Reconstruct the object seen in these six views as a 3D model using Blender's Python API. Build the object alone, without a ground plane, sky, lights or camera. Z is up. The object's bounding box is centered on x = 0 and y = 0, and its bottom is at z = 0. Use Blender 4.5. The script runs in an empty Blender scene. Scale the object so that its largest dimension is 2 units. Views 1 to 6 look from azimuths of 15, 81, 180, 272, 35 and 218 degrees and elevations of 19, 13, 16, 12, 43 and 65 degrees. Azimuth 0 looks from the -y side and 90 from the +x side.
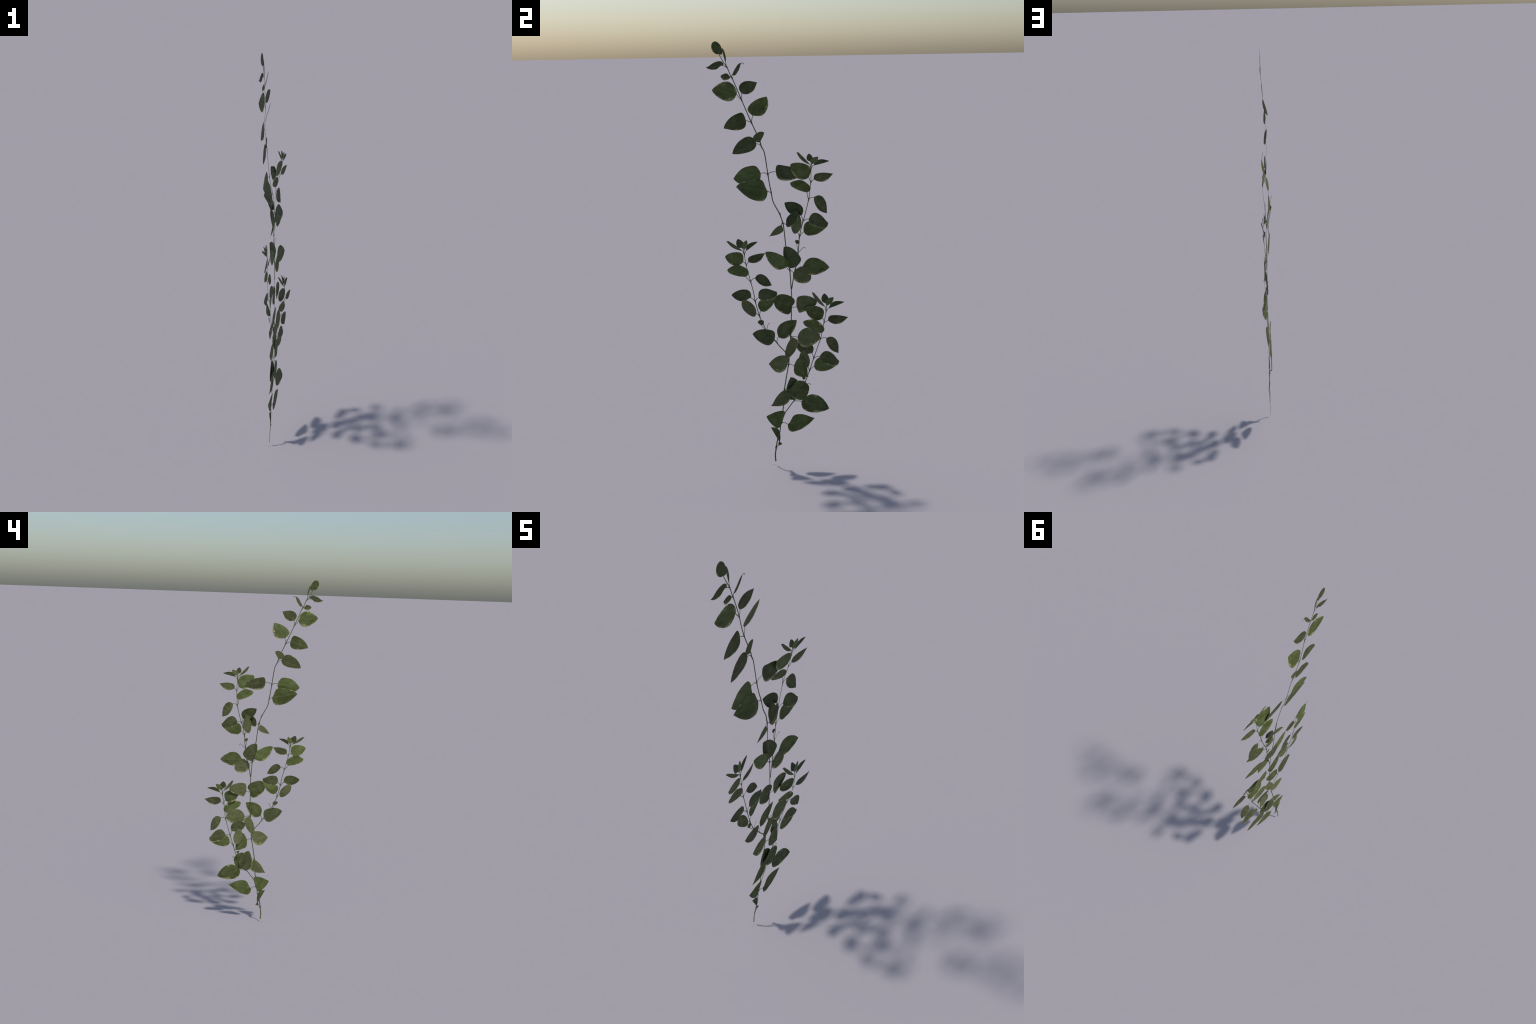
# A tall, nearly flat spray of a small-leaved climbing vine: one wavy main stem,
# three leafy side twigs, opposite oval leaves on short petioles.
import bpy, math
from mathutils import Vector, Matrix, noise

# ------------------------------------------------------------------ materials
def nodes_of(name):
    m = bpy.data.materials.new(name)
    m.use_nodes = True
    nt = m.node_tree
    return m, nt, nt.nodes["Principled BSDF"]

def ramp(nt, fac, stops):
    r = nt.nodes.new("ShaderNodeValToRGB")
    e = r.color_ramp.elements
    while len(e) < len(stops):
        e.new(0.5)
    for el, (p, c) in zip(e, stops):
        el.position = p
        el.color = (*c, 1)
    nt.links.new(fac, r.inputs[0])
    return r.outputs[0]

def leaf_skin(name, dark, mid, light, rib, rough):
    """Leaf surface. Object space: x runs along the midrib (0..1), y across it."""
    m, nt, bsdf = nodes_of(name)
    N, L = nt.nodes, nt.links
    tc = N.new("ShaderNodeTexCoord")
    info = N.new("ShaderNodeObjectInfo")
    off = N.new("ShaderNodeVectorMath"); off.operation = 'SCALE'
    off.inputs[0].default_value = (7.0, 3.0, 5.0)
    L.new(info.outputs["Random"], off.inputs["Scale"])
    add = N.new("ShaderNodeVectorMath")
    L.new(tc.outputs["Object"], add.inputs[0]); L.new(off.outputs[0], add.inputs[1])
    n1 = N.new("ShaderNodeTexNoise")
    n1.inputs["Scale"].default_value = 3.2
    n1.inputs["Detail"].default_value = 3.0
    n1.inputs["Distortion"].default_value = 0.6
    L.new(add.outputs[0], n1.inputs["Vector"])
    col = ramp(nt, n1.outputs[0], [(0.3, dark), (0.5, mid), (0.72, light)])
    # side veins: slanted faint bands either side of the midrib
    sep = N.new("ShaderNodeSeparateXYZ"); L.new(tc.outputs["Object"], sep.inputs[0])
    ab = N.new("ShaderNodeMath"); ab.operation = 'ABSOLUTE'; L.new(sep.outputs[1], ab.inputs[0])
    sub = N.new("ShaderNodeMath"); sub.operation = 'SUBTRACT'
    L.new(sep.outputs[0], sub.inputs[0]); L.new(ab.outputs[0], sub.inputs[1])
    comb = N.new("ShaderNodeCombineXYZ"); L.new(sub.outputs[0], comb.inputs[0]); L.new(sep.outputs[1], comb.inputs[1])
    wav = N.new("ShaderNodeTexWave")
    wav.inputs["Scale"].default_value = 2.2
    wav.inputs["Distortion"].default_value = 4.0
    wav.inputs["Detail Scale"].default_value = 2.5
    L.new(comb.outputs[0], wav.inputs["Vector"])
    vm = N.new("ShaderNodeMapRange")
    vm.inputs[1].default_value = 0.8; vm.inputs[2].default_value = 1.0
    vm.inputs[3].default_value = 0.0; vm.inputs[4].default_value = 0.16
    L.new(wav.outputs[1], vm.inputs[0])
    mx = N.new("ShaderNodeMix"); mx.data_type = 'RGBA'
    L.new(vm.outputs[0], mx.inputs[0]); L.new(col, mx.inputs[6]); mx.inputs[7].default_value = (*rib, 1)
    # midrib
    rm = N.new("ShaderNodeMapRange")
    rm.inputs[1].default_value = 0.006; rm.inputs[2].default_value = 0.022
    rm.inputs[3].default_value = 0.45; rm.inputs[4].default_value = 0.0
    L.new(ab.outputs[0], rm.inputs[0])
    mr = N.new("ShaderNodeMix"); mr.data_type = 'RGBA'
    L.new(rm.outputs[0], mr.inputs[0]); L.new(mx.outputs[2], mr.inputs[6]); mr.inputs[7].default_value = (*rib, 1)
    # every leaf a little lighter or darker
    hs = N.new("ShaderNodeHueSaturation")
    vr = N.new("ShaderNodeMapRange")
    vr.inputs[3].default_value = 0.84; vr.inputs[4].default_value = 1.16
    L.new(info.outputs["Random"], vr.inputs[0]); L.new(vr.outputs[0], hs.inputs["Value"])
    L.new(mr.outputs[2], hs.inputs["Color"])
    L.new(hs.outputs[0], bsdf.inputs["Base Color"])
    bsdf.inputs["Roughness"].default_value = rough
    bsdf.inputs["Specular IOR Level"].default_value = 0.15
    bp = N.new("ShaderNodeBump")
    bp.inputs["Strength"].default_value = 0.4; bp.inputs["Distance"].default_value = 0.003
    n2 = N.new("ShaderNodeTexNoise"); n2.inputs["Scale"].default_value = 14.0
    n2.inputs["Scale"].default_value = 9.0
    L.new(add.outputs[0], n2.inputs["Vector"])
    quilt = N.new("ShaderNodeMath"); quilt.operation = 'MULTIPLY_ADD'; quilt.inputs[1].default_value = -0.10
    L.new(wav.outputs[1], quilt.inputs[0]); L.new(n2.outputs[0], quilt.inputs[2])
    L.new(quilt.outputs[0], bp.inputs["Height"])
    L.new(bp.outputs[0], bsdf.inputs["Normal"])
    return m

def bark(name, dark, light, scale):
    m, nt, bsdf = nodes_of(name)
    tc = nt.nodes.new("ShaderNodeTexCoord")
    n = nt.nodes.new("ShaderNodeTexNoise")
    n.inputs["Scale"].default_value = scale
    n.inputs["Detail"].default_value = 4.0
    nt.links.new(tc.outputs["Object"], n.inputs["Vector"])
    nt.links.new(ramp(nt, n.outputs[0], [(0.35, dark), (0.65, light)]), bsdf.inputs["Base Color"])
    bsdf.inputs["Roughness"].default_value = 0.6
    bsdf.inputs["Specular IOR Level"].default_value = 0.3
    return m

SKIN = {
    'bright': leaf_skin("leaf_bright_green", (0.057, 0.073, 0.020), (0.079, 0.101, 0.029), (0.111, 0.135, 0.049), (0.14, 0.17, 0.07), 0.6),
    'upper': leaf_skin("leaf_green", (0.047, 0.058, 0.018), (0.068, 0.084, 0.026), (0.097, 0.115, 0.044), (0.12, 0.15, 0.06), 0.6),
    'dusky': leaf_skin("leaf_dusky_green", (0.045, 0.052, 0.020), (0.063, 0.072, 0.029), (0.088, 0.098, 0.043), (0.11, 0.13, 0.055), 0.6),
    'dark': leaf_skin("leaf_dark_green", (0.037, 0.046, 0.016), (0.052, 0.064, 0.022), (0.072, 0.086, 0.032), (0.09, 0.11, 0.045), 0.55),
    'under': leaf_skin("leaf_underside", (0.086, 0.096, 0.037), (0.106, 0.117, 0.047), (0.132, 0.142, 0.064), (0.15, 0.165, 0.08), 0.7),
    'young': leaf_skin("leaf_young", (0.088, 0.108, 0.032), (0.102, 0.126, 0.039), (0.122, 0.145, 0.052), (0.15, 0.18, 0.08), 0.5),
}
MARGIN = bark("leaf_margin", (0.15, 0.17, 0.06), (0.33, 0.32, 0.13), 7.0)
BARK = bark("stem_bark", (0.052, 0.066, 0.024), (0.085, 0.105, 0.040), 45.0)
PETIOLE = bark("petiole_skin", (0.062, 0.080, 0.028), (0.090, 0.112, 0.042), 30.0)

# ------------------------------------------------------------------ the thing
root = bpy.data.objects.new("climbing_vine", None)
bpy.context.scene.collection.objects.link(root)
root["label"] = "tall thin climbing vine with small oval dark green leaves"
root["category"] = "vine"

def put(name, verts, faces, mats, parent, face_mats=None, matrix=None):
    me = bpy.data.meshes.new(name)
    me.from_pydata(verts, [], faces)
    for m in mats:
        me.materials.append(m)
    if face_mats:
        me.polygons.foreach_set("material_index", face_mats)
    me.polygons.foreach_set("use_smooth", [True] * len(me.polygons))
    me.update()
    ob = bpy.data.objects.new(name, me)
    bpy.context.scene.collection.objects.link(ob)
    if matrix is not None:
        ob.matrix_world = matrix
    ob.parent = parent
    if parent is not root:
        ob.matrix_parent_inverse = parent.matrix_basis.inverted()
    return ob

# ------------------------------------------------------------------ stems
def spline(pts, per=6):
    """Catmull-Rom through the control points."""
    P = [Vector(p) for p in pts]
    P = [2 * P[0] - P[1]] + P + [2 * P[-1] - P[-2]]
    out = []
    for i in range(1, len(P) - 2):
        a, b, c, d = P[i - 1:i + 3]
        for k in range(per):
            t = k / per
            out.append(0.5 * (2 * b + (c - a) * t + (2 * a - 5 * b + 4 * c - d) * t * t + (3 * b - a - 3 * c + d) * t ** 3))
    out.append(P[-2])
    return out

FLAT = 0.26          # stems are pressed flat, as the whole spray is

def tube(name, pts, widths, mat, parent, per=6, sides=10, swell=(), behind=()):
    """Oval sweep; widths are (fraction, full width) stops; swell lists node points."""
    path = spline(pts, per) if len(pts) > 2 else [Vector(p) for p in pts]
    for j in behind:
        path = [sink(p, LEAVES[j]) for p in path]
    n = len(path)
    verts, faces = [], []
    for i, p in enumerate(path):
        t = (path[min(i + 1, n - 1)] - path[max(i - 1, 0)]).normalized()
        side = t.cross(Vector((1, 0, 0))).normalized()
        deep = side.cross(t).normalized()
        f = i / (n - 1)
        w = widths[-1][1]
        for (f0, w0), (f1, w1) in zip(widths, widths[1:]):
            if f0 <= f <= f1:
                w = w0 + (w1 - w0) * (f - f0) / (f1 - f0)
                break
        for q in swell:
            w *= 1 + 0.35 * math.exp(-((p - q).length / 0.006) ** 2)
        w *= 1 + 0.06 * noise.noise(p * 60)
        for k in range(sides):
            a = 2 * math.pi * k / sides
            verts.append(p + side * (0.5 * w * math.cos(a)) + deep * (0.5 * w * FLAT * math.sin(a)))
    for i in range(n - 1):
        for k in range(sides):
            k2 = (k + 1) % sides
            faces.append((i * sides + k, i * sides + k2, (i + 1) * sides + k2, (i + 1) * sides + k))
    faces.append(tuple(reversed(range(sides))))
    faces.append(tuple(range((n - 1) * sides, n * sides)))
    return put(name, verts, faces, [mat], parent)

# centre lines, bottom to top
STEM = [
    (0.003, -0.034, 0.017), (0.004, -0.036, 0.05), (0.005, -0.033, 0.078), (0.006, -0.029, 0.108),
    (0.007, -0.023, 0.137), (0.005, -0.013, 0.169), (0.004, -0.008, 0.203), (0.004, -0.002, 0.219),
    (0.004, 0, 0.258), (0.003, 0.007, 0.302), (0.002, 0.011, 0.348), (0.003, 0.013, 0.386),
    (0.003, 0.021, 0.438), (0.002, 0.034, 0.509), (0.001, 0.038, 0.547), (0.001, 0.044, 0.601),
    (0.003, 0.045, 0.647), (0.004, 0.049, 0.735), (0.002, 0.05, 0.784), (0.002, 0.052, 0.842),
    (0.002, 0.05, 0.879), (0.002, 0.046, 0.95), (0.001, 0.042, 0.992), (0, 0.035, 1.046),
    (0.001, 0.027, 1.085), (0.003, 0.02, 1.153), (0.005, 0.014, 1.192), (0.01, -0.003, 1.24),
    (0.015, -0.031, 1.294), (0.011, -0.039, 1.338), (0.004, -0.045, 1.374), (-0.002, -0.051, 1.419),
    (-0.005, -0.056, 1.459), (-0.007, -0.059, 1.484), (-0.008, -0.066, 1.52), (-0.007, -0.077, 1.542),
    (-0.007, -0.083, 1.562), (-0.009, -0.098, 1.601), (-0.008, -0.12, 1.65), (-0.003, -0.142, 1.7),
    (0.005, -0.164, 1.751), (0.009, -0.184, 1.799), (0.011, -0.204, 1.846), (0.013, -0.211, 1.857),
    (0.014, -0.225, 1.891), (0.017, -0.241, 1.914), (0.016, -0.259, 1.947)]
UPPER_TWIG = [
    (0.003, 0.052, 0.879), (0, 0.061, 0.927), (-0.002, 0.07, 0.969), (-0.005, 0.079, 0.997),
    (-0.009, 0.086, 1.048), (-0.01, 0.091, 1.09), (-0.011, 0.094, 1.126), (-0.013, 0.111, 1.195),
    (-0.017, 0.118, 1.212), (-0.018, 0.139, 1.293), (-0.011, 0.142, 1.332), (-0.001, 0.146, 1.375),
    (0.008, 0.145, 1.421), (0.015, 0.144, 1.468)]
LEFT_TWIG = [
    (0.002, 0.037, 0.55), (0.004, 0.018, 0.574), (0.006, -0.007, 0.603), (0.008, -0.02, 0.621),
    (0.01, -0.031, 0.635), (0.013, -0.05, 0.661), (0.017, -0.073, 0.691), (0.017, -0.089, 0.729),
    (0.019, -0.104, 0.764), (0.018, -0.122, 0.834), (0.014, -0.129, 0.879), (0.013, -0.141, 0.928),
    (0.016, -0.152, 0.972), (0.018, -0.161, 1.01), (0.019, -0.168, 1.057), (0.018, -0.171, 1.082)]
LOWER_TWIG = [
    (0.002, -0.002, 0.22), (0.002, 0.014, 0.263), (-0.001, 0.034, 0.289), (-0.003, 0.052, 0.312),
    (-0.006, 0.066, 0.324), (-0.01, 0.092, 0.364), (-0.012, 0.115, 0.406), (-0.013, 0.126, 0.43),
    (-0.011, 0.14, 0.472), (-0.01, 0.159, 0.529), (0, 0.189, 0.625), (0.011, 0.196, 0.67),
    (0.018, 0.203, 0.713), (0.019, 0.21, 0.751), (0.016, 0.215, 0.783), (0.013, 0.216, 0.8)]

# ------------------------------------------------------------------ leaves
BLADES = {}

def blade(name, left, right, skin, margin):
    """Outline of a leaf of length 1. Each side: (where it is widest, half width,
    base handle along the rib, base fullness, tip taper, tip fullness)."""
    BLADES[name] = (left, right, skin, margin)

blade('terminal', left=(0.55, 0.41, 0.03, 0.62, -0.05, 0.68), right=(0.44, 0.31, -0.28, 0.97, 0.07, 0.47), skin='dark', margin=0.5)
blade('node_14_right', left=(0.78, 0.02, 0.02, 0, 0.09, 0.92), right=(0.54, 0.09, 0.04, 0.02, 0.1, 0.66), skin='dusky', margin=0.5)
blade('node_14_left', left=(0.51, 0.17, 0.35, 0, 0.07, 0.46), right=(0.23, 0.25, -0.07, 0.66, 0.18, -0.14), skin='dusky', margin=0.9)
blade('node_13_right', left=(0.73, 0.12, 0.06, 0.09, 0.08, 0.49), right=(0.24, 0.16, 0.06, 0.78, 0.11, -0.3), skin='dusky', margin=0.8)
blade('node_13_left', left=(0.6, 0.37, -0.09, 0.4, 0.07, 0.43), right=(0.43, 0.29, 0.12, 0.14, 0.05, 0.25), skin='dusky', margin=1.2)
blade('node_12_left', left=(0.33, 0.33, 0.02, 0.65, -0.01, 0.28), right=(0.43, 0.42, -0.08, 0.24, 0.07, 0.27), skin='bright', margin=1.2)
blade('node_12_right', left=(0.31, 0.45, -0.07, 0.75, 0.13, 0.25), right=(0.47, 0.24, 0.08, 0.43, 0.13, 0.14), skin='dusky', margin=0.5)
blade('node_11_right', left=(0.26, 0.4, 0.01, 0.94, 0.06, 0.21), right=(0.37, 0.39, 0.11, 0.48, 0.16, 0.67), skin='bright', margin=0.9)
blade('node_11_left', left=(0.27, 0.28, 0.03, 0.61, 0.11, 0.06), right=(0.28, 0.38, -0.04, 1.18, 0.06, 0.45), skin='upper', margin=0.6)
blade('node_10_left', left=(0.3, 0.17, 0.05, 0.54, 0.09, 0.33), right=(0.32, 0.38, 0.01, 0.78, 0.08, 0.41), skin='dusky', margin=0.35)
blade('node_10_right', left=(0.19, 0.82, -0.3, 0.82, -0.1, 0.41), right=(0.82, 0.07, 0.4, 0, 0.01, 1.45), skin='under', margin=0.05)
blade('node_9_left', left=(0.36, 0.31, 0.03, 0.84, 0.1, 0.73), right=(0.44, 0.32, 0.08, 1.07, 0.1, 0.31), skin='bright', margin=0.5)
blade('node_8_left', left=(0.26, 0.34, -0.02, 0.93, 0.13, 0.27), right=(0.3, 0.32, 0.15, 0.48, 0.05, 0.38), skin='bright', margin=0.6)
blade('node_9_right', left=(0.28, 0.29, -0.1, 1.22, 0.05, 0.93), right=(0.35, 0.3, 0.07, 0.92, 0.04, 0.37), skin='dusky', margin=0.8)
blade('node_7_right', left=(0.4, 0.2, 0.05, 0.12, 0.1, 0.62), right=(0.52, 0.36, -0.24, 0.7, 0.17, 0.37), skin='dark', margin=0.5)
blade('node_7_left', left=(0.22, 0.31, 0.09, 0.67, 0.1, -0.15), right=(0.36, 0.1, 0.05, 0.43, 0.1, -0.3), skin='under', margin=0.5)
blade('node_6_left', left=(0.33, 0.27, 0.06, 0.48, 0.06, 0.38), right=(0.25, 0.26, -0.05, 1.04, 0.09, 0.45), skin='bright', margin=0.8)
blade('node_6_right', left=(0.45, 0.43, 0.09, 0.39, 0.09, 0.44), right=(0.49, 0.45, 0, 0.76, -0.1, 0.73), skin='under', margin=1.1)
blade('node_5_left', left=(0.23, 0.49, -0.14, 1.05, 0.01, 0.47), right=(0.47, 0.49, -0.25, 0.82, -0.08, 0.87), skin='upper', margin=0.4)
blade('node_5_right', left=(0.25, 0.46, 0.04, 0.91, 0.04, 0.48), right=(0.1, 0.31, 0.05, 0.7, 0.06, 0.75), skin='under', margin=0.9)
blade('node_4_right', left=(0.48, 0.42, 0.03, 0.56, 0.05, 0.5), right=(0.34, 0.44, 0.03, 0.61, -0.04, 0.37), skin='under', margin=1.1)
blade('node_4_left', left=(0.23, 0.31, 0.05, 0.56, 0.12, 0.4), right=(0.77, 0.24, 0.06, 0.23, 0.02, 0.86), skin='under', margin=0.5)
blade('node_3_left', left=(0.4, 0.46, 0, 0.58, 0.14, 0.29), right=(0.32, 0.48, -0.19, 1.06, 0.09, 0.31), skin='under', margin=1.3)
blade('node_3_right', left=(0.1, 0.58, -0.25, 1.01, 0.02, -0.3), right=(0.4, 0.3, 0.11, 0.4, 0.07, 0.26), skin='upper', margin=0.5)
blade('node_2_left', left=(0.36, 0.49, -0.02, 0.79, 0.14, 0.29), right=(0.33, 0.11, 0.03, 0.66, 0.11, -0.3), skin='under', margin=0.5)
blade('node_2_right', left=(0.5, 0.45, 0.27, 0, -0.05, 0.75), right=(0.75, 0.43, 0.18, 0.59, 0, 0.54), skin='upper', margin=0.4)
blade('node_1_left', left=(0.1, 0.41, -0.1, 0.9, -0.07, 0), right=(0.19, 0.67, 0.07, 0.63, -0.08, -0.14), skin='bright', margin=0.05)
blade('node_1_right', left=(0.36, 0.29, 0.16, 0.24, 0.11, 0.01), right=(0.2, 0.33, -0.06, 0.93, 0.11, 0.28), skin='bright', margin=0.5)
blade('node_0_left', left=(0.5, -0.06, 0.02, 0.14, 0.09, 0), right=(0.67, 0.29, -0.07, 0, 0.07, 0.5), skin='upper', margin=0.05)
blade('node_0_right', left=(0.49, 0.71, 0.18, 0.38, 0.28, 0.32), right=(0.36, 0.02, 0.03, 0.03, 0.11, 0.05), skin='upper', margin=0.05)
blade('crown_outer', left=(0.52, 0.11, 0.03, 0, 0.1, 0.14), right=(0.81, 0.06, -0.06, 0, 0.11, 1.5), skin='under', margin=0.5)
blade('crown_back', left=(0.45, 0.38, 0.09, 0.53, 0.04, 0.41), right=(0.34, 0.34, -0.07, 0.88, 0.07, 0.43), skin='dark', margin=0.05)
blade('crown_inner', left=(0.29, 0.37, 0.11, 0.47, 0.11, 0.24), right=(0.52, 0.19, 0.06, 0.23, 0.07, 0.62), skin='young', margin=0.05)
blade('crown_side', left=(0.4, 0.23, 0.11, 0.12, 0.08, 0.06), right=(0.79, 0.03, 0, 0, 0.05, 1.5), skin='dark', margin=0.8)
blade('twig_5_left', left=(0.4, 0.31, 0.02, 0.48, 0.1, 0.37), right=(0.32, 0.41, 0.06, 0.64, -0.04, 0.35), skin='bright', margin=0.8)
blade('twig_5_right', left=(0.21, 0.24, 0.02, 0.76, 0.05, -0.01), right=(0.47, 0.23, 0.09, 0.4, 0.13, 0.09), skin='dusky', margin=0.7)
blade('twig_4_left', left=(0.67, 0.12, 0.02, 0, 0.09, 0.75), right=(0.49, 0.42, -0.22, 0.87, 0.01, 0.28), skin='bright', margin=0.8)
blade('twig_4_right', left=(0.31, 0.32, -0.01, 0.67, 0.13, 0.21), right=(0.56, 0.2, 0.05, 0.31, 0.1, 0.35), skin='dusky', margin=0.5)
blade('twig_3_left', left=(0.46, 0.23, 0.11, 0, 0.1, 0.41), right=(0.33, 0.37, 0.01, 0.64, 0.09, 0.39), skin='dark', margin=0.05)
blade('twig_3_right', left=(0.3, 0.36, 0.03, 0.65, 0.14, 0.07), right=(0.7, 0.33, -0.01, 0.62, -0.05, 0.88), skin='dusky', margin=0.5)
blade('twig_2_left', left=(0.46, 0.34, -0.25, 0.77, 0.05, 0.61), right=(0.45, 0.18, 0.04, 0.35, 0.1, 0.44), skin='under', margin=0.05)
blade('twig_2_right', left=(0.37, 0.4, 0.01, 0.79, 0.06, 0.41), right=(0.4, 0.23, 0.06, 0.89, 0.1, 0.31), skin='bright', margin=0.7)
blade('twig_1_right', left=(0.39, 0.34, 0.08, 0.55, 0.09, 0.31), right=(0.36, 0.29, 0.04, 0.71, 0.07, 0.33), skin='upper', margin=0.8)
blade('twig_1_left', left=(0.24, 0.31, 0.02, 0.69, 0.11, 0.3), right=(0.32, 0.36, 0.06, 0.89, 0.05, 0.6), skin='dusky', margin=0.5)
blade('scrap', left=(0.78, 0.39, 0.15, 0, 0.09, 0.41), right=(0.54, 0.59, 0.01, 0.59, 0.08, 0.41), skin='upper', margin=0.05)

ROWS, COLS = 15, 13      # per half length / per half width

def side_curve(m, w, bx, fb, tx, ft):
    out = []
    segs = [((0, 0), (bx, fb * w), (0.45 * m, w), (m, w)),
            ((m, w), (m + 0.5 * (1 - m), w), (1 - tx, ft * w), (1, 0))]
    for j, (a, b, c, d) in enumerate(segs):
        for i in range(ROWS + 1):
            if j and i == 0:
                continue
            t = i / ROWS
            k = ((1 - t) ** 3, 3 * (1 - t) ** 2 * t, 3 * (1 - t) * t * t, t ** 3)
            out.append((sum(q * p[0] for q, p in zip(k, (a, b, c, d))), sum(q * p[1] for q, p in zip(k, (a, b, c, d)))))
    return out

LEAVES = []

def leaf(kind, base, tip, slope, curl, petiole=None):
    LEAVES.append(dict(kind=kind, base=Vector(base), tip=Vector(tip), slope=slope, curl=curl, petiole=petiole))

# --- leaves of the main stem
leaf('terminal', base=(0.016, -0.259, 1.947), tip=(0.016, -0.274, 2), slope=(0, 0.02), curl=-0.0008)
leaf('node_14_right', base=(0.016, -0.23, 1.906), tip=(0.015, -0.245, 1.973), slope=(0.05, 0), curl=-0.0007, petiole=[(0.015, -0.228, 1.895)])
leaf('node_14_left', base=(0.015, -0.241, 1.899), tip=(0.015, -0.317, 1.893), slope=(0.01, 0), curl=-0.0008, petiole=[(0.014, -0.225, 1.89), (0.015, -0.232, 1.894)])
leaf('node_13_right', base=(0.012, -0.204, 1.857), tip=(0.016, -0.161, 1.909), slope=(-0.11, 0.17), curl=0.0009, petiole=[(0.011, -0.206, 1.849)])
leaf('node_13_left', base=(0.012, -0.212, 1.851), tip=(0.013, -0.254, 1.854), slope=(0, 0.12), curl=-0.0001, petiole=[(0.011, -0.204, 1.846), (0.012, -0.209, 1.848)])
leaf('node_12_left', base=(0.006, -0.186, 1.775), tip=(0.008, -0.291, 1.797), slope=(-0.02, 0.05), curl=0.0003, petiole=[(0.005, -0.165, 1.752), (0.006, -0.175, 1.762)])
leaf('node_12_right', base=(0.006, -0.162, 1.778), tip=(0.01, -0.094, 1.824), slope=(0.01, 0.09), curl=0.0003, petiole=[(0.005, -0.165, 1.753), (0.006, -0.162, 1.768)])
leaf('node_11_right', base=(-0.01, -0.114, 1.68), tip=(0.002, -0.052, 1.761), slope=(-0.18, 0.29), curl=-0.0013, petiole=[(-0.008, -0.121, 1.651), (-0.008, -0.117, 1.668)])
leaf('node_11_left', base=(-0.006, -0.145, 1.66), tip=(0.005, -0.244, 1.628), slope=(-0.11, -0.02), curl=0.0006, petiole=[(-0.008, -0.12, 1.65), (-0.007, -0.131, 1.655)])
leaf('node_10_left', base=(-0.008, -0.099, 1.556), tip=(0.006, -0.209, 1.516), slope=(-0.11, -0.04), curl=0.0001, petiole=[(-0.007, -0.076, 1.541), (-0.007, -0.086, 1.552)])
leaf('node_10_right', base=(-0.009, -0.082, 1.562), tip=(-0.012, -0.066, 1.605), slope=(-0.11, -0.03), curl=-0.0002, petiole=[(-0.007, -0.082, 1.557)])
leaf('node_9_left', base=(-0.002, -0.083, 1.424), tip=(0.007, -0.207, 1.406), slope=(-0.07, -0.03), curl=0.0009, petiole=[(-0.001, -0.05, 1.417), (-0.002, -0.066, 1.425)])
leaf('node_8_left', base=(0.01, -0.055, 1.344), tip=(0.009, -0.196, 1.368), slope=(-0.02, -0.14), curl=0.0026, petiole=[(0.011, -0.038, 1.335), (0.01, -0.047, 1.34)])
leaf('node_9_right', base=(-0.004, -0.014, 1.428), tip=(-0.005, 0.094, 1.408), slope=(-0.04, -0.14), curl=0.0010, petiole=[(-0.002, -0.051, 1.419), (-0.003, -0.037, 1.427)])
leaf('node_7_right', base=(0.005, 0.028, 1.187), tip=(0.003, 0.082, 1.246), slope=(-0.01, -0.03), curl=0.0003, petiole=[(0.005, 0.013, 1.194), (0.005, 0.021, 1.19)])
leaf('node_7_left', base=(0.004, 0.009, 1.184), tip=(0.005, -0.053, 1.132), slope=(-0.03, 0.01), curl=0.0007, petiole=[(0.005, 0.013, 1.193), (0.004, 0.006, 1.19)])
leaf('node_6_left', base=(0.002, 0.028, 0.984), tip=(0.007, -0.068, 1.062), slope=(-0.04, 0.01), curl=-0.0003, petiole=[(0.001, 0.044, 0.969), (0.002, 0.035, 0.977)])
leaf('node_6_right', base=(0.002, 0.061, 0.958), tip=(0.001, 0.145, 0.933), slope=(-0.01, 0), curl=0.0020, petiole=[(0.001, 0.044, 0.972), (0.002, 0.052, 0.966)])
leaf('node_5_left', base=(0.003, 0.053, 0.797), tip=(0.013, -0.031, 0.826), slope=(-0.11, 0.01), curl=-0.0031, petiole=[(0.002, 0.05, 0.794)])
leaf('node_5_right', base=(0.005, 0.074, 0.792), tip=(-0.002, 0.172, 0.808), slope=(-0.06, -0.03), curl=-0.0011, petiole=[(0.002, 0.05, 0.792), (0.003, 0.062, 0.791)])
leaf('node_4_right', base=(0.004, 0.078, 0.643), tip=(0.001, 0.186, 0.636), slope=(-0.03, -0.04), curl=0.0009, petiole=[(0.003, 0.046, 0.649), (0.003, 0.061, 0.647)])
leaf('node_4_left', base=(0.007, 0.052, 0.645), tip=(0.001, 0.04, 0.546), slope=(0.01, 0.07), curl=-0.0003, petiole=[(0.003, 0.045, 0.647)])
leaf('node_3_left', base=(0.003, 0.028, 0.511), tip=(0.007, -0.061, 0.52), slope=(-0.04, 0.01), curl=0.0001, petiole=[(0.002, 0.034, 0.51)])
leaf('node_3_right', base=(0.003, 0.06, 0.501), tip=(0, 0.131, 0.44), slope=(0, 0.05), curl=0.0013, petiole=[(0.002, 0.033, 0.506), (0.003, 0.042, 0.511)])
leaf('node_2_left', base=(0.003, 0.018, 0.38), tip=(0.005, -0.054, 0.307), slope=(-0.03, 0), curl=0.0013, petiole=[(0.003, 0.013, 0.383)])
leaf('node_2_right', base=(0.005, 0.024, 0.386), tip=(-0.001, 0.13, 0.364), slope=(-0.05, 0), curl=-0.0002, petiole=[(0.003, 0.013, 0.384), (0.004, 0.018, 0.386)])
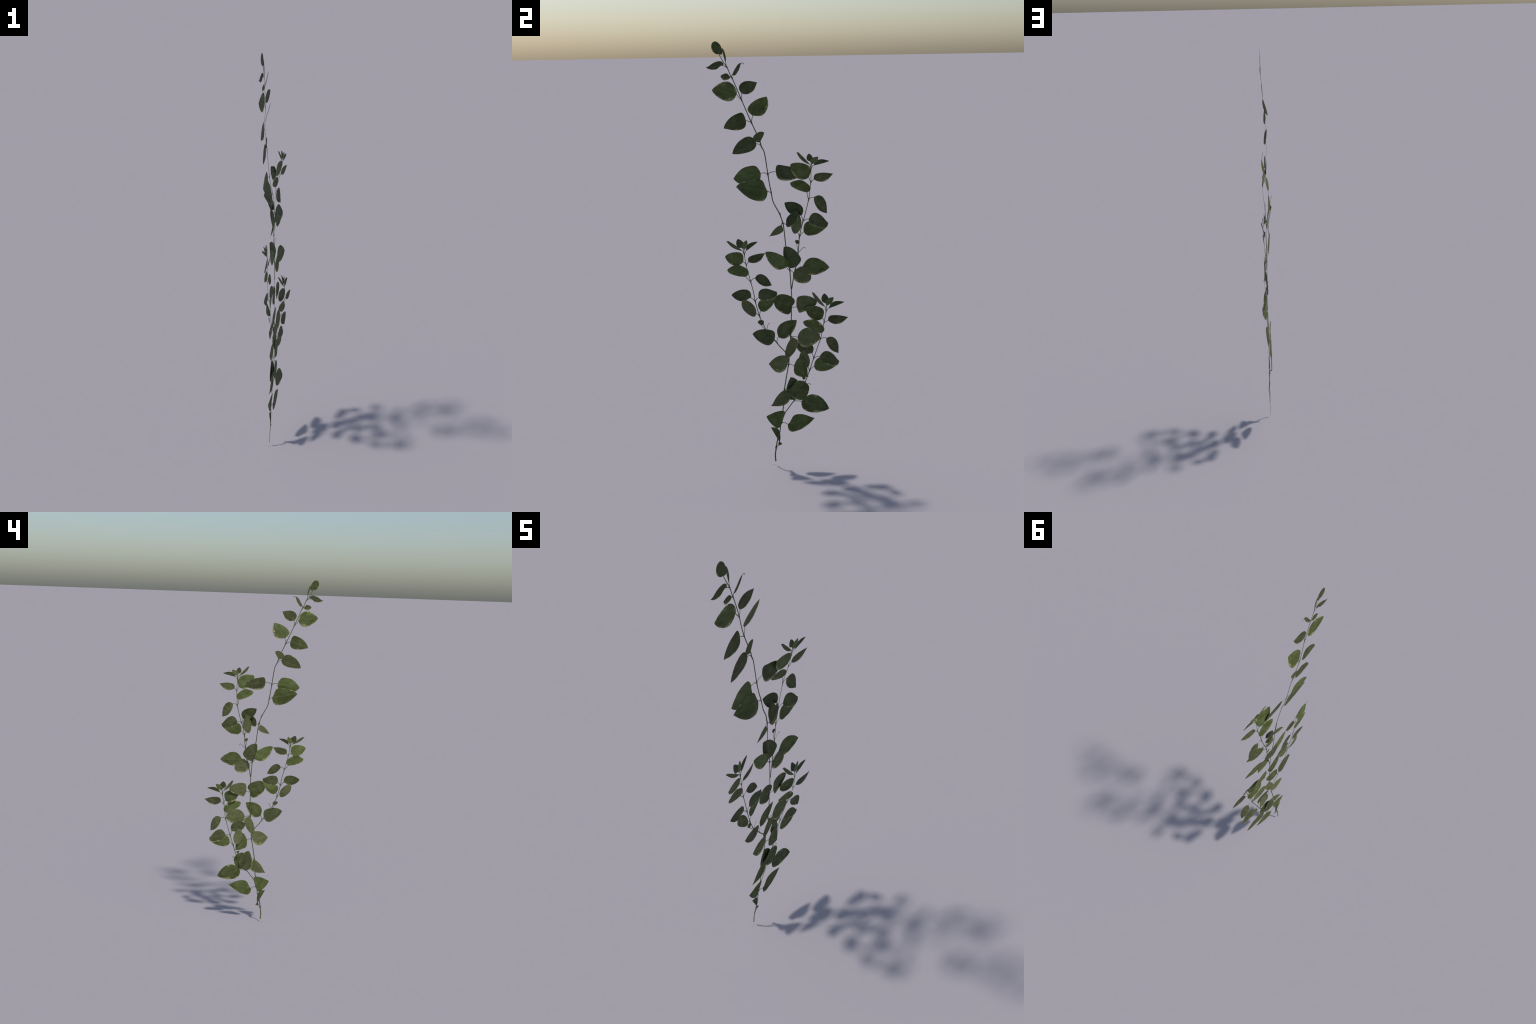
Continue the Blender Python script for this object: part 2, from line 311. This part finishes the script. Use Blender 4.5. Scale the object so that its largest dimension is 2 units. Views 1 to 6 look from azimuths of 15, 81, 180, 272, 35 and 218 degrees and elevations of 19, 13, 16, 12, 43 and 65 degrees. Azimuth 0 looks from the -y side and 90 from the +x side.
leaf('node_1_left', base=(0.003, -0.002, 0.218), tip=(0.005, -0.075, 0.255), slope=(-0.01, 0.02), curl=0.0015, petiole=[(0.004, -0.002, 0.219)])
leaf('node_1_right', base=(0.004, 0.027, 0.206), tip=(0.001, 0.159, 0.226), slope=(-0.02, 0.01), curl=0.0010, petiole=[(0.004, -0.004, 0.213), (0.004, 0.009, 0.217)])
leaf('node_0_left', base=(0.002, -0.015, 0.116), tip=(0.006, -0.056, 0.196), slope=(-0.03, 0.03), curl=0.0009, petiole=[(0.005, -0.032, 0.091), (0.004, -0.02, 0.101)])
leaf('node_0_right', base=(0.005, -0.022, 0.099), tip=(0.004, 0, 0.106), slope=(-0.04, -0.02), curl=0.0004, petiole=[(0.005, -0.032, 0.091), (0.005, -0.025, 0.096)])
# --- leaves of the upper twig
leaf('crown_outer', base=(0.014, 0.14, 1.456), tip=(0.007, 0.079, 1.513), slope=(0.04, -0.07), curl=0.0027, petiole=[(0.011, 0.145, 1.442), (0.013, 0.14, 1.451)])
leaf('crown_back', base=(0.012, 0.142, 1.471), tip=(0.01, 0.135, 1.506), slope=(0.04, -0.06), curl=0.0016, petiole=[(0.015, 0.144, 1.465)])
leaf('crown_inner', base=(0.014, 0.147, 1.459), tip=(0.014, 0.176, 1.492), slope=(0.03, -0.02), curl=0.0008, petiole=[(0.012, 0.145, 1.449)])
leaf('crown_side', base=(0.015, 0.152, 1.452), tip=(0.014, 0.226, 1.472), slope=(-0.01, -0.01), curl=0.0013, petiole=[(0.01, 0.145, 1.435), (0.013, 0.149, 1.448)])
leaf('twig_5_left', base=(0.003, 0.135, 1.398), tip=(0.012, 0.05, 1.458), slope=(0.07, 0.26), curl=-0.0015, petiole=[(-0.001, 0.146, 1.373), (0.002, 0.139, 1.39)])
leaf('twig_5_right', base=(0.003, 0.159, 1.388), tip=(0.013, 0.247, 1.412), slope=(0.07, 0.12), curl=0.0013, petiole=[(-0.002, 0.146, 1.371), (0.002, 0.152, 1.382)])
leaf('twig_4_left', base=(-0.016, 0.131, 1.326), tip=(-0.009, 0.052, 1.373), slope=(0.1, 0.31), curl=-0.0017, petiole=[(-0.018, 0.139, 1.293), (-0.015, 0.133, 1.311)])
leaf('twig_4_right', base=(-0.017, 0.164, 1.303), tip=(-0.011, 0.223, 1.227), slope=(0.18, 0.06), curl=-0.0049, petiole=[(-0.018, 0.139, 1.292), (-0.017, 0.149, 1.302)])
leaf('twig_3_left', base=(-0.016, 0.104, 1.219), tip=(-0.03, 0.029, 1.28), slope=(0.03, -0.18), curl=0.0012, petiole=[(-0.013, 0.111, 1.194), (-0.016, 0.108, 1.209)])
leaf('twig_3_right', base=(-0.011, 0.138, 1.204), tip=(-0.002, 0.226, 1.185), slope=(0.08, -0.12), curl=0.0001, petiole=[(-0.013, 0.111, 1.192), (-0.013, 0.123, 1.202)])
leaf('twig_2_left', base=(-0.01, 0.086, 1.144), tip=(-0.028, 0.089, 1.232), slope=(0.1, -0.21), curl=0.0012, petiole=[(-0.01, 0.094, 1.122), (-0.01, 0.09, 1.134)])
leaf('twig_2_right', base=(-0.007, 0.113, 1.146), tip=(-0.002, 0.218, 1.165), slope=(0.05, -0.05), curl=-0.0022, petiole=[(-0.01, 0.094, 1.122), (-0.009, 0.103, 1.137)])
leaf('twig_1_right', base=(0.001, 0.104, 0.982), tip=(0.011, 0.229, 0.976), slope=(0.08, -0.08), curl=-0.0013, petiole=[(-0.002, 0.07, 0.968), (-0.001, 0.086, 0.977)])
leaf('twig_1_left', base=(-0.005, 0.076, 0.983), tip=(-0.016, 0.021, 1.076), slope=(0.1, -0.06), curl=-0.0004, petiole=[(-0.004, 0.076, 0.989)])
leaf('scrap', base=(-0.012, 0.081, 1.088), tip=(-0.013, 0.081, 1.108), slope=(-0.09, -0.05), curl=0.0002, petiole=[(-0.009, 0.086, 1.048), (-0.011, 0.083, 1.069)])
# --- leaves of the left twig
leaf('crown_outer', base=(0.019, -0.175, 1.076), tip=(0.012, -0.248, 1.122), slope=(-0.03, -0.21), curl=0.0058, petiole=[(0.019, -0.169, 1.059), (0.018, -0.173, 1.07)])
leaf('crown_back', base=(0.013, -0.177, 1.089), tip=(0.007, -0.196, 1.129), slope=(-0.2, -0.25), curl=0.0008, petiole=[(0.018, -0.171, 1.08)])
leaf('crown_inner', base=(0.016, -0.167, 1.081), tip=(0.005, -0.156, 1.122), slope=(-0.17, -0.22), curl=-0.0004, petiole=[(0.019, -0.17, 1.069)])
leaf('crown_side', base=(0.016, -0.162, 1.073), tip=(-0.001, -0.105, 1.112), slope=(-0.11, -0.27), curl=0.0016, petiole=[(0.019, -0.168, 1.056), (0.017, -0.164, 1.067)])
leaf('twig_5_left', base=(0.018, -0.174, 1.025), tip=(0.032, -0.257, 1.055), slope=(-0.11, 0.16), curl=-0.0029, petiole=[(0.018, -0.161, 1.013), (0.018, -0.167, 1.02)])
leaf('twig_5_right', base=(0.016, -0.15, 1.022), tip=(0.008, -0.07, 1.058), slope=(-0.15, 0.13), curl=0.0027, petiole=[(0.018, -0.16, 1.007), (0.017, -0.155, 1.016)])
leaf('twig_4_left', base=(0.016, -0.163, 0.953), tip=(0.025, -0.248, 0.992), slope=(-0.09, 0.03), curl=-0.0015, petiole=[(0.013, -0.142, 0.929), (0.015, -0.152, 0.939)])
leaf('twig_4_right', base=(0.011, -0.12, 0.944), tip=(0.007, -0.042, 0.904), slope=(-0.05, 0.01), curl=0.0007, petiole=[(0.013, -0.141, 0.927), (0.013, -0.133, 0.939)])
leaf('twig_3_left', base=(0.016, -0.141, 0.852), tip=(0.019, -0.231, 0.872), slope=(-0.04, -0.03), curl=0.0018, petiole=[(0.018, -0.121, 0.831), (0.017, -0.131, 0.844)])
leaf('twig_3_right', base=(0.016, -0.106, 0.852), tip=(0.01, -0.022, 0.874), slope=(-0.06, -0.05), curl=0.0009, petiole=[(0.018, -0.122, 0.833), (0.017, -0.115, 0.845)])
leaf('twig_2_left', base=(0.021, -0.119, 0.779), tip=(0.02, -0.179, 0.846), slope=(-0.06, -0.07), curl=-0.0062, petiole=[(0.019, -0.102, 0.76)])
leaf('twig_2_right', base=(0.018, -0.099, 0.788), tip=(0.013, -0.024, 0.846), slope=(-0.08, 0.03), curl=-0.0045, petiole=[(0.019, -0.103, 0.763), (0.018, -0.101, 0.779)])
leaf('twig_1_right', base=(0.007, -0.014, 0.651), tip=(0.006, 0.073, 0.727), slope=(-0.05, 0.05), curl=-0.0010, petiole=[(0.008, -0.022, 0.623), (0.009, -0.02, 0.64)])
leaf('twig_1_left', base=(0.009, -0.033, 0.64), tip=(0.022, -0.137, 0.678), slope=(-0.09, 0.09), curl=0.0010, petiole=[(0.01, -0.032, 0.637)])
leaf('scrap', base=(0.013, -0.095, 0.714), tip=(0.011, -0.102, 0.741), slope=(-0.17, -0.11), curl=-0.0003, petiole=[(0.017, -0.071, 0.688), (0.015, -0.085, 0.702)])
# --- leaves of the lower twig
leaf('crown_outer', base=(0.015, 0.21, 0.785), tip=(-0.004, 0.149, 0.855), slope=(0.09, -0.19), curl=0.0037, petiole=[(0.018, 0.212, 0.766), (0.016, 0.21, 0.778)])
leaf('crown_back', base=(0.009, 0.213, 0.802), tip=(0, 0.208, 0.847), slope=(-0.12, -0.21), curl=0.0017, petiole=[(0.013, 0.216, 0.797)])
leaf('crown_inner', base=(0.014, 0.218, 0.793), tip=(0.005, 0.25, 0.829), slope=(-0.14, -0.13), curl=-0.0002, petiole=[(0.016, 0.215, 0.785)])
leaf('crown_side', base=(0.014, 0.223, 0.777), tip=(0.01, 0.3, 0.805), slope=(0.04, -0.25), curl=0.0015, petiole=[(0.018, 0.212, 0.763), (0.015, 0.22, 0.774)])
leaf('twig_5_left', base=(0.018, 0.195, 0.732), tip=(0.01, 0.116, 0.785), slope=(0.18, 0.13), curl=-0.0041, petiole=[(0.018, 0.203, 0.713), (0.018, 0.201, 0.725)])
leaf('twig_5_right', base=(0.02, 0.221, 0.72), tip=(0.024, 0.319, 0.732), slope=(0.03, 0.09), curl=0.0042, petiole=[(0.017, 0.202, 0.708), (0.019, 0.212, 0.716)])
leaf('twig_4_left', base=(0.011, 0.184, 0.657), tip=(0.016, 0.104, 0.721), slope=(0.17, 0.28), curl=-0.0040, petiole=[(0, 0.189, 0.624), (0.008, 0.183, 0.644)])
leaf('twig_4_right', base=(0.005, 0.217, 0.629), tip=(0.004, 0.276, 0.55), slope=(0.28, 0.21), curl=-0.0031, petiole=[(0, 0.188, 0.623), (0.003, 0.203, 0.632)])
leaf('twig_3_left', base=(-0.008, 0.15, 0.552), tip=(-0.011, 0.071, 0.606), slope=(0.05, 0.02), curl=0.0021, petiole=[(-0.01, 0.158, 0.526), (-0.008, 0.154, 0.543)])
leaf('twig_3_right', base=(-0.008, 0.187, 0.533), tip=(-0.003, 0.281, 0.508), slope=(0.08, 0.09), curl=-0.0012, petiole=[(-0.01, 0.159, 0.527), (-0.009, 0.173, 0.534)])
leaf('twig_2_right', base=(-0.008, 0.16, 0.486), tip=(-0.006, 0.269, 0.485), slope=(0.02, -0.03), curl=0.0005, petiole=[(-0.011, 0.139, 0.466), (-0.01, 0.149, 0.48)])
leaf('twig_2_left', base=(-0.01, 0.131, 0.485), tip=(-0.006, 0.109, 0.572), slope=(0.06, 0.05), curl=0.0000, petiole=[(-0.011, 0.138, 0.466), (-0.011, 0.134, 0.477)])
leaf('twig_1_right', base=(0.001, 0.096, 0.317), tip=(0.008, 0.229, 0.272), slope=(0.04, -0.04), curl=-0.0017, petiole=[(-0.005, 0.061, 0.319), (-0.002, 0.079, 0.319)])
leaf('twig_1_left', base=(-0.011, 0.067, 0.323), tip=(-0.01, 0.046, 0.438), slope=(0.02, 0.03), curl=0.0000, petiole=[(-0.006, 0.066, 0.324)])
leaf('scrap', base=(-0.012, 0.107, 0.422), tip=(-0.013, 0.11, 0.438), slope=(-0.1, -0.03), curl=0.0002, petiole=[(-0.012, 0.116, 0.409), (-0.012, 0.107, 0.415)])

def frame(d):
    X = (d['tip'] - d['base']) * 1.012
    size = X.length
    X = X / size
    n = Vector((1, -d['slope'][0], -d['slope'][1]))
    n = (n - n.dot(X) * X).normalized()
    Y = n.cross(X)
    M = Matrix((X * size, Y * size, n * size)).transposed().to_4x4()
    M.translation = d['base']
    return M, size, Y

def tucked_under(i, upper):
    """Leaf i runs inside the thicker leaf `upper` where the two overlap."""
    LEAVES[i].setdefault('tuck', []).append(upper)
    LEAVES[i]['thick'] = 0.0004
    LEAVES[upper]['thick'] = 0.0014

def surface_height(d, size, s):
    return d['curl'] / size * 4 * s * (1 - s)

def half_width(curve, s):
    best = 0.0
    for (s0, w0), (s1, w1) in zip(curve, curve[1:]):
        if min(s0, s1) <= s <= max(s0, s1) and s1 != s0:
            best = max(best, w0 + (w1 - w0) * (s - s0) / (s1 - s0))
    return best

def smooth(a, b, x):
    t = min(1.0, max(0.0, (x - a) / (b - a)))
    return t * t * (3 - 2 * t)

def sink(p, o):
    """Pull a stem point into the thickness of the leaf that lies over it."""
    OM, osz, _ = frame(o)
    q = OM.inverted() @ p
    left, right = BLADES[o['kind']][:2]
    hw = half_width(side_curve(*(left if q.y >= 0 else right)), q.x)
    inside = 1 - smooth(0.0, 0.12, max(abs(q.y) - hw, -q.x, q.x - 1))
    if inside > 0:
        q.z += (surface_height(o, osz, min(1, max(0, q.x))) + 0.03 * q.y * q.y - q.z) * inside
        p = OM @ q
    return p

def build_leaf(i, d):
    left, right, skin, margin = BLADES[d['kind']]
    M, size, Y = frame(d)
    grow = 0.0009 / size                 # rounded, slightly fuller rim
    left = (left[0], left[1] + grow) + left[2:]
    right = (right[0], right[1] + grow) + right[2:]
    Lc = side_curve(*left)
    Rc = [(s, -w) for s, w in side_curve(*right)]
    n = len(Lc)
    cols = [math.copysign(abs(k / COLS) ** 0.85, k) for k in range(-COLS, COLS + 1)]
    seed = Vector((i * 3.7, i * 1.3, 0))
    tucks = [(LEAVES[j], *frame(LEAVES[j])[:2]) for j in d.get('tuck', [])]
    curves = [([*side_curve(*BLADES[o['kind']][0])], [*side_curve(*BLADES[o['kind']][1])]) for o, _, _ in tucks]
    Mi = M.inverted()
    th0 = d.get('thick', 0.0007) / size
    top, bot, uv = [], [], []
    for r in range(n):
        mid_s = min(1.0, max(0.0, 0.5 * (Lc[r][0] + Rc[r][0])))
        for v in ([0.0] if r in (0, n - 1) else cols):
            e = Lc[r] if v >= 0 else Rc[r]
            a = abs(v)
            s, w = mid_s + (e[0] - mid_s) * a, e[1] * a
            z = surface_height(d, size, s)
            z += 0.005 * noise.noise(Vector((s * 5, w * 7, 0)) + seed) + 0.004 * noise.noise(Vector((s * 11, w * 13, 2)) + seed)
            z -= 0.006 * math.exp(-abs(w) / 0.03)
            z += 0.03 * w * w
            p = Vector((s, w, z))
            for (o, OM, osz), (cl, cr_) in zip(tucks, curves):
                wp = M @ p
                q = OM.inverted() @ wp
                hw = half_width(cl if q.y >= 0 else cr_, q.x)
                inside = 1 - smooth(0.0, 0.14, max(abs(q.y) - hw, -q.x, q.x - 1))
                if inside > 0:
                    q.z += (surface_height(o, osz, min(1, max(0, q.x))) + 0.03 * q.y * q.y - q.z) * inside
                    p = Mi @ (OM @ q)
            t = th0 * (0.5 if a < 0.9 else 0.3)
            top.append(p + Vector((0, 0, t))); bot.append(p - Vector((0, 0, t)))
            uv.append((s, v))
    C = len(cols)
    idx = lambda r, c: 0 if r == 0 else (1 + (n - 2) * C if r == n - 1 else 1 + (r - 1) * C + c)
    N0 = len(top)
    faces, fm = [], []
    down = 1 if Y.z < 0 else -1          # which side of the rib hangs lower
    for r in range(n - 1):
        for c in range(C - 1):
            f = []
            for q in (idx(r, c), idx(r + 1, c), idx(r + 1, c + 1), idx(r, c + 1)):
                if q not in f:
                    f.append(q)
            if len(f) < 3:
                continue
            s = sum(uv[q][0] for q in f) / len(f)
            v = 0.5 * (cols[c] + cols[c + 1])
            lower = v * down > 0
            g = noise.noise(Vector((s * 4, math.copysign(2.0, v), 0)) + seed) + 0.6 * noise.noise(Vector((s * 13, v * 4, 5)) + seed)
            band = margin * ((0.19 + 0.36 * g) if lower else (0.62 * g - 0.15))
            pale = 1 if abs(v) > 1 - band else 0
            faces.append(tuple(reversed(f))); fm.append(pale)
            faces.append(tuple(q + N0 for q in f)); fm.append(pale)
    rim = [idx(r, 0) for r in range(n)] + [idx(r, C - 1) for r in range(n - 2, 0, -1)]
    for a, b in zip(rim, rim[1:] + rim[:1]):
        faces.append((a, b, b + N0, a + N0)); fm.append(0)
    name = "leaf_scrap" if d['kind'] == 'scrap' else "leaf"
    ob = put(name, top + bot, faces, [SKIN[skin], MARGIN], root, fm, M)
    if d['petiole']:
        pts = [Vector(p) for p in d['petiole']]
        X = (d['tip'] - d['base'])
        end = d['base'] + X * 0.05
        w0 = 0.0028 if size > 0.06 else 0.0023
        path = pts + [d['base'], end]
        if (path[-2] - path[0]).length > 0.002:
            tube("petiole", path, [(0, w0 * 1.15), (0.5, w0), (1, w0 * 0.7)], PETIOLE, ob, per=5, sides=8)

bpy.context.view_layer.update()
number = {}
for i, d in enumerate(LEAVES):
    number.setdefault(d['kind'], []).append(i)
# pairs in which one leaf lies against the other and hides part of it from both sides
tucked_under(number['node_9_left'][0], number['node_8_left'][0])
tucked_under(number['node_10_left'][0], number['node_10_right'][0])
for a, b in (('twig_2_right', 'twig_3_right'), ('twig_3_left', 'twig_2_left'), ('crown_back', 'crown_inner'), ('crown_side', 'crown_inner')):
    for k in range(3):
        tucked_under(number[a][k], number[b][k])
# leaves pressed over the stem they grow from, so that they hide it
OVER = {'stem': [number[k][0] for k in ('node_4_left', 'node_1_left', 'node_2_left')]}
for k, name in enumerate(('upper', 'left', 'lower')):
    OVER[name] = [number['twig_1_left'][k]]
for group in OVER.values():
    for j in group:
        LEAVES[j]['thick'] = 0.0017
for i, d in enumerate(LEAVES):
    build_leaf(i, d)

# ------------------------------------------------------------------ stems in place
joints = [Vector(d['petiole'][0]) for d in LEAVES if d['petiole']]
tube("stem", STEM, [(0, 0.0064), (0.12, 0.0053), (0.4, 0.0047), (0.75, 0.0045), (0.93, 0.0038), (1, 0.0028)], BARK, root, swell=joints, behind=OVER['stem'])
for side, path in (('upper', UPPER_TWIG), ('left', LEFT_TWIG), ('lower', LOWER_TWIG)):
    tube("twig", path, [(0, 0.0048), (0.35, 0.0041), (0.75, 0.0033), (1, 0.0023)], BARK, root, swell=joints, behind=OVER[side])

# bare petioles whose leaf has dropped, and one dried leaf tip
for path in [
    [(-0.009, 0.088, 1.048), (-0.009, 0.099, 1.06), (-0.009, 0.109, 1.07), (-0.009, 0.116, 1.073), (-0.009, 0.121, 1.067)],
    [(0.017, -0.07, 0.687), (0.017, -0.068, 0.705), (0.017, -0.064, 0.718), (0.017, -0.06, 0.723), (0.017, -0.055, 0.722)],
    [(-0.012, 0.116, 0.409), (-0.012, 0.125, 0.397), (-0.012, 0.131, 0.399), (-0.012, 0.138, 0.4), (-0.011, 0.143, 0.393)],
    [(0.016, -0.162, 1.909), (0.016, -0.156, 1.908), (0.016, -0.151, 1.903)],
]:
    tube("bare_petiole", path, [(0, 0.0026), (0.7, 0.0022), (1, 0.0030)], PETIOLE, root, per=5, sides=8)

# stub of a broken side shoot on the main stem
tube("stem_stub", [(0.003, 0.013, 1.197), (0.006, 0.004, 1.225), (0.007, 0.0, 1.2425)], [(0, 0.0040), (1, 0.0046)], BARK, root)

# two crumbs on the ground at the foot
crumbs = []
cf = []
for cx, cy in ((0.003, -0.0484), (0.003, -0.0347)):
    b = len(crumbs)
    for k in range(6):
        a = k * math.pi / 3
        crumbs.append((cx + 0.0012 * math.cos(a), cy + 0.0016 * math.sin(a), 0.0))
    crumbs.append((cx, cy, 0.0026))
    cf += [(b + k, b + (k + 1) % 6, b + 6) for k in range(6)] + [tuple(b + k for k in reversed(range(6)))]
ob = put("fallen_crumb", crumbs, cf, [PETIOLE], root)
ob["kind"] = "stuff"
